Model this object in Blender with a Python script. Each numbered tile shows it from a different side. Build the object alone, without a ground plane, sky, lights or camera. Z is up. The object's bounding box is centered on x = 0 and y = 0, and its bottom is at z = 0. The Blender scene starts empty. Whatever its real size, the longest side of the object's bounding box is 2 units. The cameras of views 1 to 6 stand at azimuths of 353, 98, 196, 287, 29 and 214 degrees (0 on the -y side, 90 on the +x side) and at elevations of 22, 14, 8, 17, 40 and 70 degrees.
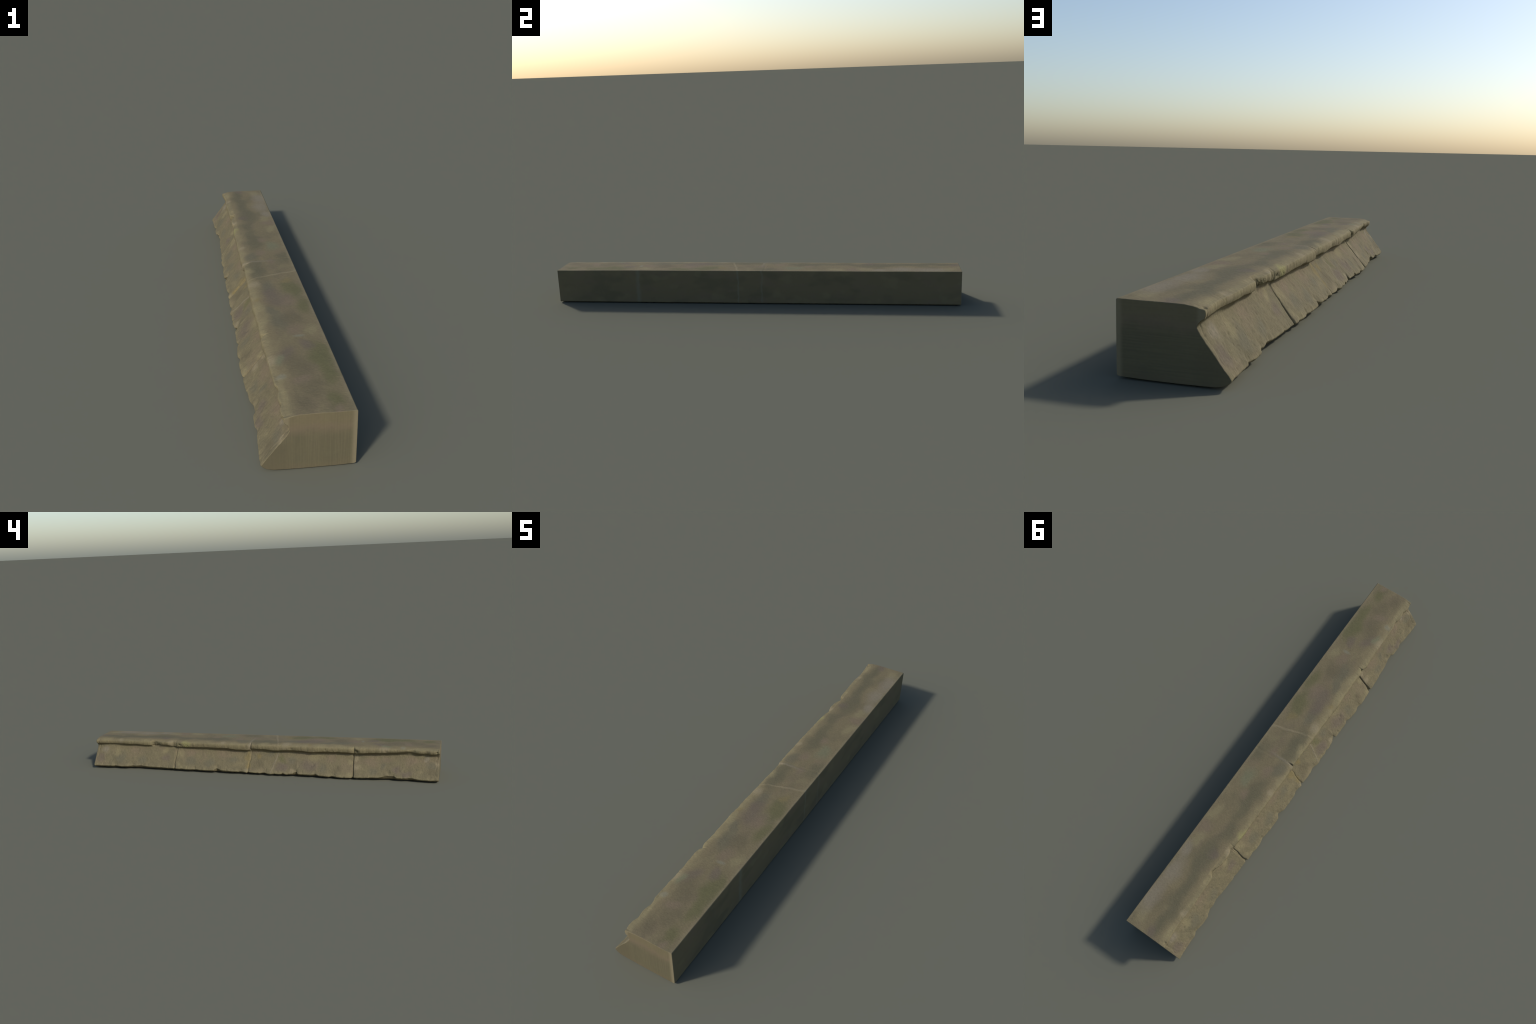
"""Weathered stone ledge: a long moulded sill of four sandstone blocks.

A moulded profile (flat top, rounded coping lip, undercut groove, sloped face,
thin broken drip edge, flat bed and back) is swept along y.  Every profile
dimension is a rule of y; joints, chips, notches, pits and tool grain are
carved into the swept surface, which is then parted into named pieces.
"""
import bpy
import numpy as np
from mathutils.geometry import tessellate_polygon
from mathutils import Vector

RNG = np.random.default_rng(41)

# ------------------------------------------------------------------ helpers
def rule(pairs, y):
    """smooth (monotone cubic) curve through (y, value) control pairs"""
    p = sorted(pairs)
    t = np.array([a for a, _ in p]); v = np.array([b for _, b in p])
    h = np.diff(t); d = np.diff(v) / h
    m = np.zeros_like(v)
    m[0], m[-1] = d[0], d[-1]
    same = d[:-1] * d[1:] > 0
    m[1:-1][same] = (2 * d[:-1] * d[1:] / (d[:-1] + d[1:] + 1e-30))[same]
    k = np.clip(np.searchsorted(t, y) - 1, 0, len(h) - 1)
    u = np.clip((y - t[k]) / h[k], 0, 1)
    return ((1 + 2*u) * (1-u)**2 * v[k] + u * (1-u)**2 * h[k] * m[k]
            + u*u * (3 - 2*u) * v[k+1] + u*u * (u-1) * h[k] * m[k+1])

def bump(y, c, w):
    return np.exp(-((y - c) / w) ** 2)

def saw(y, c, wl, wr):
    """one notch: different run-out on the -y and the +y side"""
    w = np.where(y < c, wl, wr)
    return np.exp(-np.abs((y - c) / w) ** 1.8)

def step(a, b, x):
    t = np.clip((x - a) / (b - a), 0, 1)
    return t * t * (3 - 2 * t)

def _hash(ix, iy, iz, seed):
    n = (ix * 374761393 + iy * 668265263 + iz * 2147483647 + seed * 974711) & 0xFFFFFFFF
    n = ((n ^ (n >> 13)) * 1274126177) & 0xFFFFFFFF
    n = ((n ^ (n >> 16)) * 2246822519) & 0xFFFFFFFF
    return ((n ^ (n >> 15)) & 0xFFFFFF) / float(0xFFFFFF) * 2 - 1

def noise(x, y, z, seed=0):
    ix, iy, iz = (np.floor(a).astype(np.int64) for a in (x, y, z))
    fx, fy, fz = x - ix, y - iy, z - iz
    s = lambda f: f * f * f * (f * (f * 6 - 15) + 10)
    u, v, w = s(fx), s(fy), s(fz)
    c = lambda a, b, d: _hash(ix + a, iy + b, iz + d, seed)
    l = lambda a, b, t: a + (b - a) * t
    return l(l(l(c(0,0,0), c(1,0,0), u), l(c(0,1,0), c(1,1,0), u), v),
             l(l(c(0,0,1), c(1,0,1), u), l(c(0,1,1), c(1,1,1), u), v), w)

def fractal(x, y, z, size, octaves=3, seed=0, gain=0.5):
    out, amp, tot = 0, 1.0, 0
    for o in range(octaves):
        f = 2.03 ** o / size
        out = out + amp * noise(x*f + 17.3*o, y*f + 5.1*o, z*f + 9.7*o, seed + o)
        tot += amp; amp *= gain
    return out / tot

# ------------------------------------------------------------------ profile rules along y
JOINTS = (0.487, 0.041, -0.546)          # where the four blocks meet
HALF = 1.0

y = np.linspace(-HALF, HALF, 1301)
# a little denser right at both ends, for the arrises
y = np.unique(np.concatenate([y, -HALF + np.array([.0003, .0008]), HALF - np.array([.0003, .0008])]))
NY = len(y)
zero = np.zeros_like(y)

BACK = 0.1288
bed = 0.0022 + 0 * y          # the bed bellies down to 0 in the middle
top = rule([(-1, .1668), (-.6, .1685), (-.2, .1680), (.04, .1676), (.3, .1672), (.7, .1668), (1, .1668)], y)

lip = rule([(-1, -.0655), (-.97, -.069), (-.9, -.066), (-.8, -.0665), (-.7, -.0665), (-.57, -.0705),
            (-.45, -.0670), (-.34, -.0690), (-.3, -.0692), (-.2, -.0655), (-.05, -.0635), (.02, -.061), (.06, -.066),
            (.2, -.0655), (.4, -.063), (.5, -.0605), (.6, -.0610), (.7, -.0620), (.8, -.0640),
            (.87, -.0628), (.93, -.0635), (.975, -.0672), (1, -.0685)], y)
lip_low = rule([(-1, .1395), (-.93, .139), (-.88, .142), (-.835, .1475), (-.77, .141), (-.66, .136), (-.56, .131),
                (-.5, .134), (-.38, .133), (-.3, .128), (-.25, .134), (-.17, .1335), (-.09, .128),
                (-.04, .133), (.03, .1335), (.06, .1245), (.12, .127), (.22, .133), (.34, .132), (.44, .130),
                (.5, .130), (.56, .139), (.67, .134), (.75, .137), (1, .139)], y)
groove_x = rule([(-1, -.0500), (-.9, -.046), (-.6, -.044), (-.2, -.0435), (.3, -.0445), (.7, -.047), (.93, -.050), (1, -.0512)], y)
sill_z = rule([(-1, .1130), (-.92, .118), (-.82, .122), (-.72, .117), (-.6, .1145), (-.5, .115), (-.4, .1125), (-.1, .1115),
               (.1, .1095), (.3, .1125), (.45, .115), (.6, .1185), (.8, .1185), (.93, .119), (1, .1135)], y)
sill_z = sill_z - .0040 * (1 - bump(y, -1, .1)) * (1 - bump(y, 1, .1))
groove_z = sill_z + .0075                # deepest line of the undercut
# chips out of the lip: (y, depth, run towards -y, run towards +y)
for c, d, a, b in ((.632, .016, .032, .012), (.508, .007, .018, .014), (.898, .003, .03, .03),
                   (-.549, .009, .008, .012), (-.463, .002, .03, .02), (-.852, .005, .028, .018),
                   (-.935, .004, .012, .02), (-.29, .0015, .01, .02), (.16, .0015, .02, .03)):
    lip = lip + d * saw(y, c, a, b)

tip = rule([(-1, -.1245), (-.97, -.1245), (-.9, -.1220), (-.72, -.1215), (-.6, -.125), (-.5, -.1295), (-.46, -.1302),
            (-.36, -.127), (-.25, -.1240), (-.14, -.1250), (-.03, -.1235), (.02, -.1225), (.06, -.1195),
            (.13, -.1225), (.3, -.1210), (.4, -.1220), (.47, -.1185), (.52, -.1145), (.6, -.1125), (.67, -.1105),
            (.8, -.1190), (.94, -.1230), (1, -.1255)], y)
tip_z = rule([(-1, .0215), (-.95, .016), (-.85, .021), (-.7, .0195), (-.6, .0165), (-.5, .0145), (-.36, .018),
              (-.25, .0195), (-.1, .0155), (.05, .0175), (.2, .020), (.33, .0185), (.5, .020), (.7, .0215),
              (.85, .0195), (1, .0215)], y)
edge_line, edge_z = tip.copy(), tip_z.copy()    # the face runs to the unbroken drip line
# notches broken out of the drip edge: (y, depth, lift, run -y, run +y)
for c, d, lift, a, b in ((-.848, .005, .003, .020, .012), (-.765, .009, .006, .012, .030),
                         (-.725, .005, .008, .03, .020), (-.447, .006, .002, .010, .020),
                         (-.342, .007, .005, .014, .016), (-.237, .012, .008, .006, .020),
                         (-.160, .003, .004, .008, .010), (-.053, .008, .002, .014, .022),
                         (.085, .004, .0, .018, .018),
                         (.228, .010, .009, .022, .010), (.362, .004, .001, .015, .02),
                         (.440, .003, .001, .015, .01),
                         (.710, .004, .002, .03, .02), (.752, .009, .002, .016, .024),
                         (.866, .007, .001, .022, .014)):
    tip = tip + d * saw(y, c, a, b)
    tip_z = tip_z + lift * saw(y, c, a, b)
tip = tip + .0012 * noise(y / .018, zero, zero, 5) + .0005 * noise(y / .008, zero, zero, 6)
tip_z = tip_z + .0010 * noise(y / .014, zero, zero, 7)
kern = np.exp(-(np.linspace(-3, 3, 121) ** 2) / 2); kern /= kern.sum()
roll = np.convolve(np.pad(lip, 60, 'edge'), kern, 'valid')      # the shoulder ignores small chips
lip = lip + .0007 * noise(y / .022, zero, zero, 8) + .0004 * noise(y / .009, zero, zero, 9)
lip_low = lip_low + .0010 * noise(y / .03, zero, zero, 10)

def at(x, z):
    return np.stack([np.broadcast_to(x, y.shape), np.broadcast_to(z, y.shape)], -1)

sill_x = groove_x - .0035
slope = lambda f: at(sill_x + (edge_line + .004 - sill_x) * f,
                     sill_z + (edge_z + .004 - sill_z) * f)
# control points of the section with the number of mesh steps that follow each
SECTION = [
    (at(BACK - .0040, bed), 4),
    (at(BACK, bed + .0040), 26),
    (at(BACK - .0006, top - .0030), 4),
    (at(BACK - .0036, top), 44),
    (at(-.015, top - .0006), 14),
    (at(-.038, top - .0028), 14),
    (at(.3 * lip + .7 * roll + .010, (top - .0075)), 14),
    (at(lip + .0015, .1555 + .3 * (lip_low - .135)), 10),
    (at(lip, .1480 + .5 * (lip_low - .135)), 12),
    (at(lip + .0025, lip_low + .0015), 8),
    (at(lip + .0092, lip_low - .0040), 12),
    (at(groove_x, groove_z), 10),
    (slope(0.0), 26),
    (slope(.35), 26),
    (slope(.8), 20),
    (at(tip + .003, tip_z + .004), 12),
    (at(tip, tip_z - .002), 10),
    (at(tip + .005, np.maximum(tip_z - .0085, bed + .004)), 12),
    (at(tip + .018, bed + .0028), 10),
    (at(tip + .038, bed - .0008), 14),
    (at(.02, 0 * y), 14),
]
COPING = (3, 10)       # control span of each part (start control, end control)
FACE = (10, 17)

ctrl = np.stack([c for c, _ in SECTION], 1)
counts = [n for _, n in SECTION]
K = len(counts)
seg = np.roll(ctrl, -1, 1) - ctrl
h = np.linalg.norm(seg, axis=2, keepdims=True)
d = seg / h
dp, hp = np.roll(d, 1, 1), np.roll(h, 1, 1)
w1, w2 = 2 * h + hp, h + 2 * hp
with np.errstate(divide='ignore', invalid='ignore'):
    m = np.where(dp * d > 0, (w1 + w2) / (w1 / dp + w2 / d), 0.0)
rows, s_of = [], []
for k in range(K):
    n = counts[k]; k1 = (k + 1) % K
    u = (np.arange(n) / n)[None, :, None]
    a, b, ma, mb, hh = (q[:, None, :] for q in (ctrl[:, k], ctrl[:, k1], m[:, k], m[:, k1], h[:, k]))
    rows.append((1 + 2*u)*(1-u)**2*a + u*(1-u)**2*hh*ma + u*u*(3-2*u)*b + u*u*(u-1)*hh*mb)
    s_of.append(k + np.arange(n) / n)
prof = np.concatenate(rows, 1)
S = np.concatenate(s_of)                      # section parameter of each column
NS = prof.shape[1]
P = np.stack([prof[..., 0], np.broadcast_to(y[:, None], prof.shape[:2]), prof[..., 1]], -1).copy()

def normals(P):
    ts = np.roll(P, -1, 1) - np.roll(P, 1, 1)
    ty = np.gradient(P, axis=0)
    n = np.cross(ts, ty)
    n /= np.linalg.norm(n, axis=2, keepdims=True) + 1e-12
    return n

N = normals(P)
if N[NY // 2, counts[0] + 10, 0] < 0:
    N = -N
X, Y, Z = P[..., 0], P[..., 1], P[..., 2]
s = S[None, :]
on_face = step(10.3, 11.6, s) * (1 - step(17.2, 18.5, s))
on_lip = step(4.6, 6.2, s) * (1 - step(9.6, 10.6, s))
on_top = step(2.9, 3.1, s) * (1 - step(4.6, 6.2, s))
on_front = np.clip(on_face + on_lip, 0, 1)
on_back = 1 - np.clip(on_face + on_lip + on_top, 0, 1)
fall = np.clip((.112 - Z) / .09, 0, 1)        # 0 at the groove, 1 at the drip edge

D = np.zeros_like(X)
# stone relief: broad hollows, lumps, tool grain running down the face
D += on_face * (.0016 * fractal(X, Y, Z, .075, 2, 20) + .0013 * fractal(X, Y, Z, .024, 2, 24)
                + .0004 * fractal(X * .7, Y * 1.1, Z * .7, .0085, 2, 28))
D += on_lip * (.0009 * fractal(X, Y, Z, .045, 2, 32) + .0010 * fractal(X * .6, Y * 1.2, Z * .6, .013, 3, 36))
D += on_top * (.0007 * fractal(X, Y, Z, .09, 2, 40) + .00025 * fractal(X, Y, Z, .012, 2, 44))
D += on_back * .0003 * fractal(X, Y, Z, .15, 2, 48)

# joints between the blocks
def joint_line(j, k):
    return j + .0035 * np.sin(26 * Z + 2.1 * k) + .0022 * noise(Z / .02, zero[:, None], zero[:, None], 60 + k)

depth_face = (.0058, .0045, .0085)
width_face = (.0024, .0022, .0023)
for k, j in enumerate(JOINTS):
    t = Y - joint_line(j, k)
    open_low = 1 + 1.1 * step(.72, 1.0, fall)
    D -= on_face * depth_face[k] * (.7 + .5 * fall) * np.exp(-np.abs(t / (width_face[k] * open_low)) ** 1.8)
    D -= on_face * .0016 * np.exp(-np.abs(t / .011))                     # eased arrises
# second block stands proud of the third: eased step
t = Y - joint_line(JOINTS[1], 1)
D += on_face * (.0030 * np.exp(-np.clip(t, 0, None) / .03) * step(-.001, .006, t)
                - .0022 * step(.001, -.004, t) * np.exp(np.clip(t, None, 0) / .06))
# fine secondary crack beside the first joint
t = Y - (joint_line(JOINTS[0], 0) + .010 - .008 * fall)
D -= on_face * .0014 * np.exp(-(t / .0018) ** 2) * (1 - step(.55, .75, fall))
# joints through the lip
t = Y - (JOINTS[1] - .002 + .004 * noise(Z / .03, zero[:, None], zero[:, None], 70))
D -= on_lip * .0085 * np.exp(-np.abs(t / .0028) ** 1.8) + on_lip * .002 * np.exp(-np.abs(t / .012))
t = Y - (JOINTS[2] - .003)
D -= on_lip * .0030 * np.exp(-(t / .0022) ** 2)
t = Y - (JOINTS[0] + .004)
D -= on_lip * .0015 * np.exp(-(t / .0030) ** 2)
# shallow fold across the top above two joints and one hairline ridge
D -= on_top * .0006 * np.exp(-((Y - .050 - .25 * (X + .05) ** 2) / .006) ** 2)
crack_y = -.105 + .26 * X + .004 * noise(X / .02, zero[:, None], zero[:, None], 75)
D += (on_top + .5 * on_lip) * .0005 * np.exp(-((Y - crack_y) / .004) ** 2)
t = Y - (-.105 + .30 * (.06 - Z))
D += on_face * .0012 * np.exp(-np.abs(t) / .004) * step(.1, .4, fall)

# hollows: (x, y, z, radius, depth)
HOLLOWS = [(-.067, -.986, .148, .0055, .005), (-.066, -.563, .138, .0105, .012), (-.064, .470, .140, .008, .006), (-.062, .632, .142, .017, .006),
           (-.060, .605, .131, .014, .005), (-.066, .835, .132, .006, .003),
           (-.076, .885, .083, .005, .0025), (-.094, .80, .062, .007, .002), (-.064, .985, .103, .004, .002),
           (-.090, -.33, .062, .006, .0018), (-.078, .02, .085, .005, .002), (-.106, -.74, .042, .010, .004),
           (-.108, .232, .040, .010, .003), (-.066, -.865, .152, .012, .004), (-.062, .985, .158, .006, .002), (-.066, .30, .146, .007, .0015),
           (-.068, -.20, .142, .008, .002), (-.069, -.39, .146, .006, .002), (-.067, -.72, .143, .008, .0015)]
for hx, hy, hz, r, dep in HOLLOWS:
    q = ((X - hx) ** 2 + (Y - hy) ** 2 + (Z - hz) ** 2) / r ** 2
    D -= dep * np.exp(-q) * on_front
# pits
for _ in range(150):
    hy = RNG.uniform(-.98, .98); f = RNG.uniform(.05, .97); r = RNG.uniform(.0016, .0038)
    i = int(np.clip(np.searchsorted(y, hy), 0, NY - 1))
    hx = groove_x[i] + (tip[i] - groove_x[i]) * f; hz = groove_z[i] + (tip_z[i] - groove_z[i]) * f
    lo, hi = np.searchsorted(y, (hy - .02, hy + .02))
    q = ((X[lo:hi] - hx) ** 2 + ((Y[lo:hi] - hy)) ** 2 + .3 * (Z[lo:hi] - hz) ** 2) / r ** 2
    D[lo:hi] -= RNG.uniform(.0005, .0014) * np.exp(-q) * on_face[:, :]
# crumbly patches in the chipped lip
rough = on_lip * step(.158, .148, Z) * (bump(Y, .615, .035) + .8 * bump(Y, .45, .05) * step(.152, .140, Z) + .4 * bump(Y, -.43, .05))
D += rough * .0024 * fractal(X, Y, Z, .007, 2, 80)
# worn band along both cut ends
wander = .006 * noise(X / .02, Z / .02, zero[:, None], 82)
broken = np.clip(.3 + 1.2 * fractal(X, Y * 0, Z, .03, 2, 83), 0, 1)
D -= on_front * .0020 * broken * (bump(Y + wander, -.985, .0035) + bump(Y + wander, .986, .0030))
D += on_front * .0010 * (bump(Y, -.982, .004) + bump(Y, .981, .004)) * fractal(X, Y, Z, .01, 1, 84)

P += N * D[..., None]
# cut ends: tiny arris, planes stay flat
edge = np.clip(1 - (HALF - np.abs(y)) / .0016, 0, 1)
P -= N * (.0012 * edge ** 2)[:, None, None]
P[0, :, 1], P[-1, :, 1] = -HALF, HALF
P[..., 2] -= P[..., 2].min()
lo, hi = P[..., 0].min(), P[..., 0].max()
P[..., 0] -= (lo + hi) / 2

N = normals(P)
if N[NY // 2, counts[0] + 10, 0] < 0:
    N = -N

# ------------------------------------------------------------------ materials
def srgb(r, g, b):
    f = lambda c: c / 12.92 if c <= .04045 else ((c + .055) / 1.055) ** 2.4
    return (f(r / 255), f(g / 255), f(b / 255), 1)

class Nodes:
    def __init__(self, name):
        self.mat = bpy.data.materials.new(name)
        self.mat.use_nodes = True
        self.t = self.mat.node_tree
        self.t.nodes.clear()
        self.out = self.add('ShaderNodeOutputMaterial')
        self.bsdf = self.add('ShaderNodeBsdfPrincipled')
        self.t.links.new(self.bsdf.outputs[0], self.out.inputs[0])
        self.co = self.add('ShaderNodeTexCoord').outputs['Object']
    def add(self, kind, **kw):
        n = self.t.nodes.new(kind)
        for k, v in kw.items():
            setattr(n, k, v)
        return n
    def put(self, sock, v):
        if isinstance(v, bpy.types.NodeSocket):
            self.t.links.new(v, sock)
        else:
            sock.default_value = v
    def math(self, op, a, b=0.0, c=0.0):
        n = self.add('ShaderNodeMath', operation=op)
        for i, v in enumerate((a, b, c)):
            self.put(n.inputs[i], v)
        return n.outputs[0]
    def mapped(self, loc=(0, 0, 0), scale=(1, 1, 1), rot=(0, 0, 0), co=None):
        n = self.add('ShaderNodeMapping')
        self.put(n.inputs[0], co or self.co)
        n.inputs['Location'].default_value = loc
        n.inputs['Rotation'].default_value = rot
        n.inputs['Scale'].default_value = scale
        return n.outputs[0]
    def noise(self, scale, detail=3, rough=.5, stretch=(1, 1, 1), loc=(0, 0, 0), distort=0.0, co=None):
        n = self.add('ShaderNodeTexNoise')
        self.put(n.inputs['Vector'], self.mapped(loc, stretch, co=co))
        n.inputs['Scale'].default_value = scale
        n.inputs['Detail'].default_value = detail
        n.inputs['Roughness'].default_value = rough
        n.inputs['Distortion'].default_value = distort
        return n.outputs[0]
    def ramp(self, fac, lo, hi, a=0.0, b=1.0):
        n = self.add('ShaderNodeMapRange', interpolation_type='SMOOTHSTEP')
        for i, v in enumerate((fac, lo, hi, a, b)):
            self.put(n.inputs[i], v)
        return n.outputs[0]
    def mix(self, fac, a, b, mode='MIX'):
        n = self.add('ShaderNodeMix', data_type='RGBA', blend_type=mode)
        self.put(n.inputs[0], fac); self.put(n.inputs[6], a); self.put(n.inputs[7], b)
        return n.outputs[2]
    def patch(self, colour, centre, radius, tint, strength, power=1.0):
        """soft-edged stain of one colour around a point of the stone"""
        sub = self.add('ShaderNodeVectorMath', operation='SUBTRACT')
        self.put(sub.inputs[0], self.warped); sub.inputs[1].default_value = centre
        div = self.add('ShaderNodeVectorMath', operation='DIVIDE')
        self.put(div.inputs[0], sub.outputs[0]); div.inputs[1].default_value = radius
        ln = self.add('ShaderNodeVectorMath', operation='LENGTH')
        self.put(ln.inputs[0], div.outputs[0])
        return self.mix(self.ramp(ln.outputs['Value'], 0.25, 1.25, strength, 0.0), colour, tint)
    def warp(self, amount, scale):
        n = self.add('ShaderNodeTexNoise')
        self.put(n.inputs['Vector'], self.co)
        n.inputs['Scale'].default_value = scale
        n.inputs['Detail'].default_value = 2
        sub = self.add('ShaderNodeVectorMath', operation='SUBTRACT')
        self.put(sub.inputs[0], n.outputs['Color']); sub.inputs[1].default_value = (.5, .5, .5)
        sc = self.add('ShaderNodeVectorMath', operation='SCALE')
        self.put(sc.inputs[0], sub.outputs[0]); sc.inputs['Scale'].default_value = amount
        ad = self.add('ShaderNodeVectorMath', operation='ADD')
        self.put(ad.inputs[0], self.co); self.put(ad.inputs[1], sc.outputs[0])
        self.warped = ad.outputs[0]
    def xyz(self, co=None):
        n = self.add('ShaderNodeSeparateXYZ'); self.put(n.inputs[0], co or self.co)
        return n.outputs

SAND = (.150, .124, .071, 1)
OLIVE = (.101, .092, .056, 1)
MOSS = (.101, .097, .046, 1)
ROSE = (.155, .120, .079, 1)
SLATE = (.110, .101, .067, 1)
STRAW = (.188, .161, .088, 1)
YELLOW = (.215, .200, .085, 1)
OCHRE = (.170, .135, .062, 1)
PALE = (.210, .176, .108, 1)
LIGHT = (.180, .155, .108, 1)
GREEN = (.140, .138, .082, 1)
GREY = (.168, .160, .112, 1)
BROWN = (.112, .095, .057, 1)
MAUVE = (.118, .095, .070, 1)
DARK = (.052, .054, .030, 1)

# stains on the coping: colour, then (x, y, radius) of each
COPING_STAINS = (
    (OLIVE, .72, 2.1, ((-.013, -.078, .034), (.098, .074, .034), (-.021, -.007, .040), (.006, .232, .040), (.010, .324, .042),
                 (.001, .450, .034), (.018, .544, .032), (.015, .636, .042), (.008, .725, .036), (.006, .803, .036),
                 (-.006, .885, .034), (.009, .940, .028))),
    (SLATE, .7, 1.8, ((.005, -.479, .038), (-.003, -.198, .034), (-.021, .097, .028), (-.020, -.400, .03))),
    (MOSS, .75, 2.1, ((.084, -.947, .025), (.090, -.825, .031), (.086, -.750, .034), (.090, -.680, .036), (.080, -.228, .040), (.104, -.372, .032))),
    (MAUVE, .7, 1.5, ((.057, -.650, .024), (-.007, -.693, .034), (.017, -.310, .045), (-.002, .567, .022), (.023, .977, .025),
                 (.004, -.255, .03))),
    (BROWN, .7, 1.6, ((-.012, -.951, .036), (.020, -.760, .045), (.040, -.880, .04), (.045, -.46, .04))),
    (ROSE, .75, 1.3, ((.009, -.836, .022), (.082, -.985, .020), (.046, .028, .022), (.018, .131, .030), (.040, .277, .022),
                (.099, .489, .034), (.040, -.540, .035), (.05, -.33, .03))),
    (STRAW, .75, 1.6, ((-.052, -.894, .022), (.098, -.550, .026), (-.056, -.360, .028), (.095, .409, .030), (.085, .541, .030),
                 (.092, .939, .030), (-.056, .937, .024), (-.055, -.48, .024), (-.052, -.040, .028), (-.055, -.55, .02))),
    (OCHRE, .6, 1.3, ((.077, -.160, .024), (-.05, -.30, .016))),
    (GREEN, .8, 1.6, ((.076, .207, .036), (-.030, -.72, .020))),
    (GREY, .7, .8, ((.052, -.585, .020), (-.045, -.80, .018))),
    (LIGHT, .85, 2.2, ((.099, .850, .042), (.090, .720, .036), (.104, .61, .026))),
    (PALE, .75, 1.2, ((-.060, -.709, .026), (-.054, -.163, .026), (-.054, .522, .018), (-.052, .842, .020), (-.052, .20, .018))),
    (YELLOW, .75, 1.4, ((-.056, .431, .020),)),
)
# stains on the sloped face: colour, then (y, z, radius) of each
FACE_STAINS = (
    (SLATE, .65, 1.3, ((.837, .062, .030), (.699, .056, .030), (.277, .055, .027), (.142, .073, .030), (-.080, .105, .020),
                 (-.205, .080, .022), (-.386, .045, .027), (-.656, .046, .025), (-.713, .059, .017), (-.957, .077, .024),
                 (.39, .06, .025))),
    (MAUVE, .75, 1.4, ((.961, .054, .024), (.553, .061, .025), (-.145, .046, .030), (-.305, .060, .036), (-.781, .051, .021),
                 (-.831, .044, .021))),
    (ROSE, .6, 1.4, ((.760, .103, .025), (.392, .100, .024), (.205, .100, .032), (-.422, .096, .026), (-.650, .090, .032),
                (-.730, .095, .025), (-.852, .098, .026))),
    (STRAW, .7, 1.2, ((.870, .094, .022), (.565, .109, .022), (.463, .096, .024), (-.322, .095, .026), (-.528, .082, .017),
                (-.528, .029, .016), (.455, .045, .018), (.43, .02, .02))),
    (PALE, .65, 1.1, ((.047, .026, .016), (-.213, .028, .018), (-.568, .061, .022), (-.570, .100, .018), (-.992, .08, .012))),
    (LIGHT, .8, 1.2, ((.948, .099, .026), (-.941, .111, .018))),
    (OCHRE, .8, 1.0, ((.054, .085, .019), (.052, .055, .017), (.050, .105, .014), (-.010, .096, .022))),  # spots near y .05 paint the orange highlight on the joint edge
    (BROWN, .8, 1.2, ((-.010, .056, .032), (-.459, .048, .024), (-.959, .047, .023))),
    (MOSS, .7, 1.1, ((-.146, .082, .026),)),
)

def stains(n, c, table, place):
    for tint, strength, run, spots in table:
        for a, b, r in spots:
            centre, radius = place(a, b, r, run)
            c = n.patch(c, centre, radius, tint, strength)
    return c

def stone(name, base, mottle, grain, bump_size, bump_depth, build):
    n = Nodes(name)
    n.warp(.06, 13)
    c = n.mix(n.ramp(n.noise(9, 2, .5, (1.6, .8, 1.6)), .48, .66, 0, mottle), base, OLIVE)
    c = n.mix(n.ramp(n.noise(11, 2, .5, (1.5, .8, 1.5), (3, 7, 1)), .5, .68, 0, mottle), c, ROSE)
    c = n.mix(n.ramp(n.noise(14, 2, .5, (1.3, .9, 1.3), (8, 2, 5)), .55, .72, 0, mottle * .8), c, STRAW)
    c = build(n, c)
    g = n.noise(190, 4, .65, (.8, 1.1, .8))
    c = n.mix(1.0, c, n.mix(n.ramp(g, .3, .72), (1 - grain,) * 3 + (1,), (1 + grain,) * 3 + (1,)), 'MULTIPLY')
    n.put(n.bsdf.inputs['Base Color'], c)
    n.bsdf.inputs['Roughness'].default_value = .9
    n.bsdf.inputs['Specular IOR Level'].default_value = .15
    b = n.add('ShaderNodeBump')
    b.inputs['Strength'].default_value = 1
    b.inputs['Distance'].default_value = bump_depth
    n.put(b.inputs['Height'], n.noise(bump_size, 4, .6, (.8, 1.1, .8)))
    n.put(n.bsdf.inputs['Normal'], b.outputs[0])
    return n.mat

def crumbs(n, c, spots):
    """dark lichen grains where the lip is broken"""
    g = n.ramp(n.noise(210, 3, .6), .42, .58)
    for centre, radius, strength in spots:
        m = n.patch((0, 0, 0, 1), centre, radius, (1, 1, 1, 1), strength)
        c = n.mix(n.math('MULTIPLY', g, m), c, DARK)
    return c

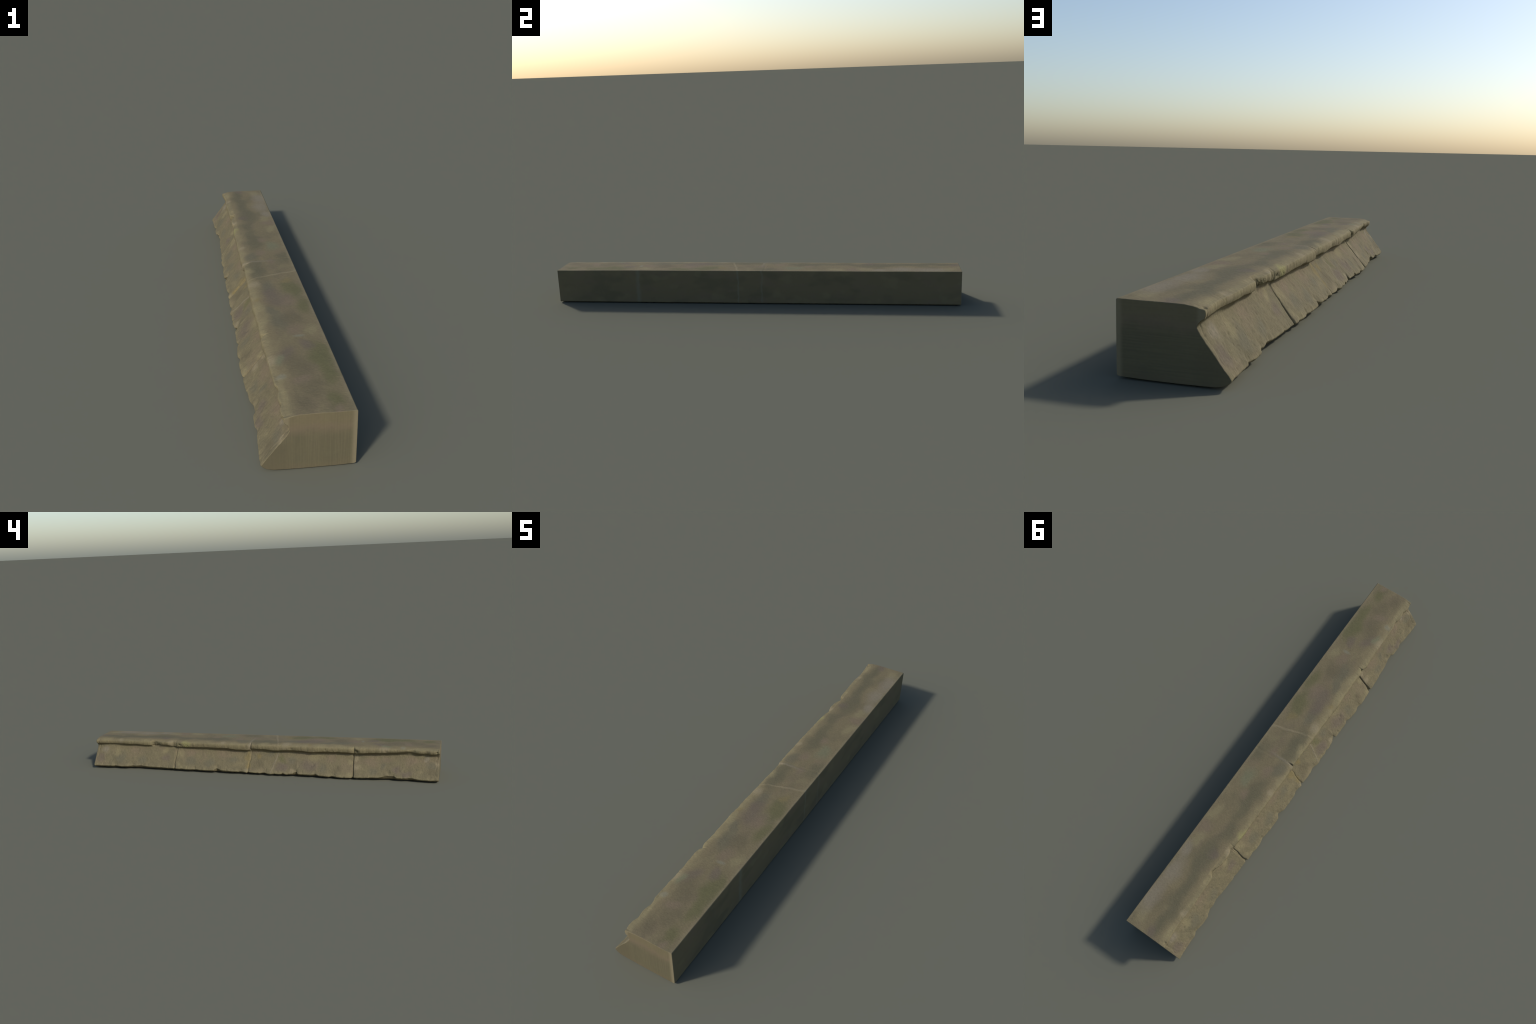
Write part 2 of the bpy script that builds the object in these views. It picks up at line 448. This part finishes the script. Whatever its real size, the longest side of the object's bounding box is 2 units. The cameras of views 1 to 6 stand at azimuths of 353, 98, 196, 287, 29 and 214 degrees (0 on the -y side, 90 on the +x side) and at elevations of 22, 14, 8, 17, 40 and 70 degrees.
def coping_look(n, c):
    x, yy, z = n.xyz(n.warped)
    # rubbed, sun-bleached lip and back arris
    worn = n.ramp(n.noise(26, 3, .55, (1, .7, 1), (4, 1, 9)), .25, .7, .15, .75)
    c = n.mix(n.math('MULTIPLY', n.ramp(x, -.030, -.056), worn), c, STRAW)
    c = stains(n, c, COPING_STAINS, lambda a, b, r, run: ((a, b, .165), (r, r * run, .08)))
    ex = n.xyz()[0]
    c = n.mix(n.math('MULTIPLY', n.ramp(ex, .112, .128, 0, .6), worn), c, PALE)
    # pale mineral lines: a hairline across the top and one above a joint
    px, py, pz = n.xyz()
    wob = n.math('MULTIPLY', n.noise(30, 3), .020)
    line = n.math('SUBTRACT', py, n.math('ADD', n.math('MULTIPLY_ADD', px, .30, -.1195), wob))
    on = n.math('MULTIPLY', n.ramp(n.math('ABSOLUTE', line), .0085, .0, 0, .6), n.ramp(px, -.05, .05, .35, 1))
    c = n.mix(on, c, PALE)
    line = n.math('SUBTRACT', py, n.math('ADD', n.math('MULTIPLY_ADD', n.math('MULTIPLY', px, px), .6, .030), wob))
    c = n.mix(n.math('MULTIPLY', n.ramp(n.math('ABSOLUTE', line), .010, .0, 0, .6), n.ramp(px, .09, .0)), c, LIGHT)
    return crumbs(n, c, [((-.054, .632, .142), (.022, .016, .016), .9), ((-.054, .608, .130), (.02, .022, .014), .8),
                         ((-.056, .478, .136), (.02, .018, .016), .8), ((-.056, .432, .133), (.02, .03, .012), .7),
                         ((-.058, .37, .130), (.02, .04, .008), .5), ((-.06, -.563, .137), (.02, .012, .012), .7),
                         ((-.06, -.86, .150), (.02, .03, .008), .5)])

def face_look(n, c):
    c = stains(n, c, FACE_STAINS, lambda a, b, r, run: ((-.055 - (.113 - b) * .765, a, b), (.06, r * run, r)))
    px, py, pz = n.xyz()
    wob = n.math('MULTIPLY', n.noise(40, 2), .010)
    line = n.math('SUBTRACT', py, n.math('ADD', n.math('MULTIPLY_ADD', pz, -.34, -.0900), wob))
    c = n.mix(n.ramp(n.math('ABSOLUTE', line), .007, .0, 0, .55), c, LIGHT)
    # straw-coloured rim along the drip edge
    edge = n.math('MULTIPLY', n.ramp(pz, .030, .016), n.ramp(n.noise(30, 2), .3, .65, .1, .6))
    c = n.mix(edge, c, STRAW)
    # dark specks and small soot-grey pores
    sp = n.ramp(n.noise(75, 3, .6, (.7, 1.1, .7), (2, 2, 2)), .60, .74, 0, .55)
    c = n.mix(sp, c, OLIVE)
    sp = n.ramp(n.noise(140, 2, .5, (.6, 1.2, .6), (6, 2, 2)), .68, .78, 0, .6)
    return n.mix(sp, c, DARK)

def backing_look(n, c):
    px, py, pz = n.xyz()
    band = n.math('ADD', pz, n.math('MULTIPLY', n.noise(18, 2), .04))
    # bedding of the sawn ends: straw, rose and olive layers
    end = n.ramp(n.math('ABSOLUTE', py), .9985, .9995)
    lay = n.mix(n.ramp(band, .115, .150), OLIVE, ROSE)
    lay = n.mix(n.ramp(band, .140, .165), lay, SAND)
    lay = n.mix(n.ramp(band, .050, .020), lay, BROWN)
    c = n.mix(n.math('MULTIPLY', end, .7), c, lay)
    upright = n.noise(260, 2, .5, (1, 1, .03)); level = n.noise(260, 2, .5, (.03, 1, 1))
    saw_marks = n.math('ADD', n.math('MULTIPLY', upright, n.ramp(py, .5, -.5)), n.math('MULTIPLY', level, n.ramp(py, -.5, .5)))
    c = n.mix(n.math('MULTIPLY', end, n.ramp(saw_marks, .35, .7, 0, .22)), c, STRAW)
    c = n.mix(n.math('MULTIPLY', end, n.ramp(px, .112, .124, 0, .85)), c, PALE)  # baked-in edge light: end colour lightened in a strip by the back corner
    c = n.mix(n.math('MULTIPLY', n.math('MULTIPLY', end, n.ramp(pz, .118, .128)), n.ramp(px, -.046, -.056, 0, .7)), c, PALE)
    c = n.mix(n.math('MULTIPLY', n.math('MULTIPLY', end, n.ramp(pz, .10, .07)), n.ramp(px, -.03, -.07, 0, .6)), c, BROWN)
    # mineral streaks down the back where the blocks meet
    for yc, w, k in ((-.581, .016, .6), (-.0725, .006, .7), (.046, .008, .5)):
        line = n.math('SUBTRACT', py, n.math('MULTIPLY_ADD', n.noise(30, 2, co=n.co), .02, yc - .01))
        m = n.math('MULTIPLY', n.ramp(n.math('ABSOLUTE', line), w, 0, 0, k), n.ramp(px, .120, .127))
        c = n.mix(m, c, GREY)
    return c

coping_mat = stone('coping_stone', SAND, .35, .08, 150, .0010, coping_look)
face_mat = stone('sloped_face_stone', (.140, .119, .069, 1), .35, .10, 105, .0016, face_look)
backing_mat = stone('backing_stone', SAND, .45, .03, 60, .0002, backing_look)

# ------------------------------------------------------------------ parting the surface into pieces
cum = np.concatenate([[0], np.cumsum(counts)])
col = lambda k: int(cum[k % K]) if k < K else int(NS)
idx = np.arange(NY * NS).reshape(NY, NS)
flatP = P.reshape(-1, 3); flatN = N.reshape(-1, 3)

def make_mesh(name, r0, r1, c0, c1, mat, caps=()):
    """rows r0..r1, columns c0..c1 (may wrap) of the swept surface"""
    cols = np.arange(c0, c1 + 1) % NS
    grid = idx[r0:r1 + 1][:, cols]
    used = grid.ravel()
    nr, nc = grid.shape
    v = flatP[used]; nn = flatN[used]
    q = np.arange(nr * nc).reshape(nr, nc)
    faces = np.stack([q[:-1, :-1], q[:-1, 1:], q[1:, 1:], q[1:, :-1]], -1).reshape(-1, 4)
    a, b, c = (v[faces[len(faces) // 2][i]] for i in (0, 1, 2))
    if np.dot(np.cross(b - a, c - a), nn[faces[len(faces) // 2][0]]) < 0:
        faces = faces[:, ::-1]
    faces = [tuple(f) for f in faces.tolist()]
    v, nn = v.tolist(), nn.tolist()
    for row, sign in caps:
        rim = flatP[idx[row]]
        start = len(v)
        v += rim.tolist(); nn += [[0, sign, 0]] * NS
        for t in tessellate_polygon([[Vector((p[0], p[2], 0)) for p in rim]]):
            p = [rim[i] for i in t]
            if np.cross(p[1] - p[0], p[2] - p[0])[1] * sign < 0:
                t = t[::-1]
            faces.append(tuple(start + i for i in t))
    me = bpy.data.meshes.new(name)
    me.from_pydata(v, [], faces)
    me.polygons.foreach_set('use_smooth', [True] * len(me.polygons))
    me.normals_split_custom_set_from_vertices(nn)
    me.materials.append(mat)
    ob = bpy.data.objects.new(name, me)
    bpy.context.scene.collection.objects.link(ob)
    return ob

root = bpy.data.objects.new('stone_ledge', None)
bpy.context.scene.collection.objects.link(root)
root['label'] = 'long weathered sandstone ledge with rounded lip and sloped face'
root['category'] = 'stone ledge'

cuts = [0] + [int(np.searchsorted(y, j)) for j in sorted(JOINTS)] + [NY - 1]
for i in range(4):
    r0, r1 = cuts[i], cuts[i + 1]
    caps = ([(0, -1)] if i == 0 else []) + ([(NY - 1, 1)] if i == 3 else [])
    block = make_mesh('stone_block', r0, r1, col(FACE[1]), NS + col(COPING[0]), backing_mat, caps)
    block.parent = root
    cop = make_mesh('coping', r0, r1, col(COPING[0]), col(COPING[1]), coping_mat)
    cop.parent = block
    fac = make_mesh('sloped_face', r0, r1, col(FACE[0]), col(FACE[1]), face_mat)
    fac.parent = block
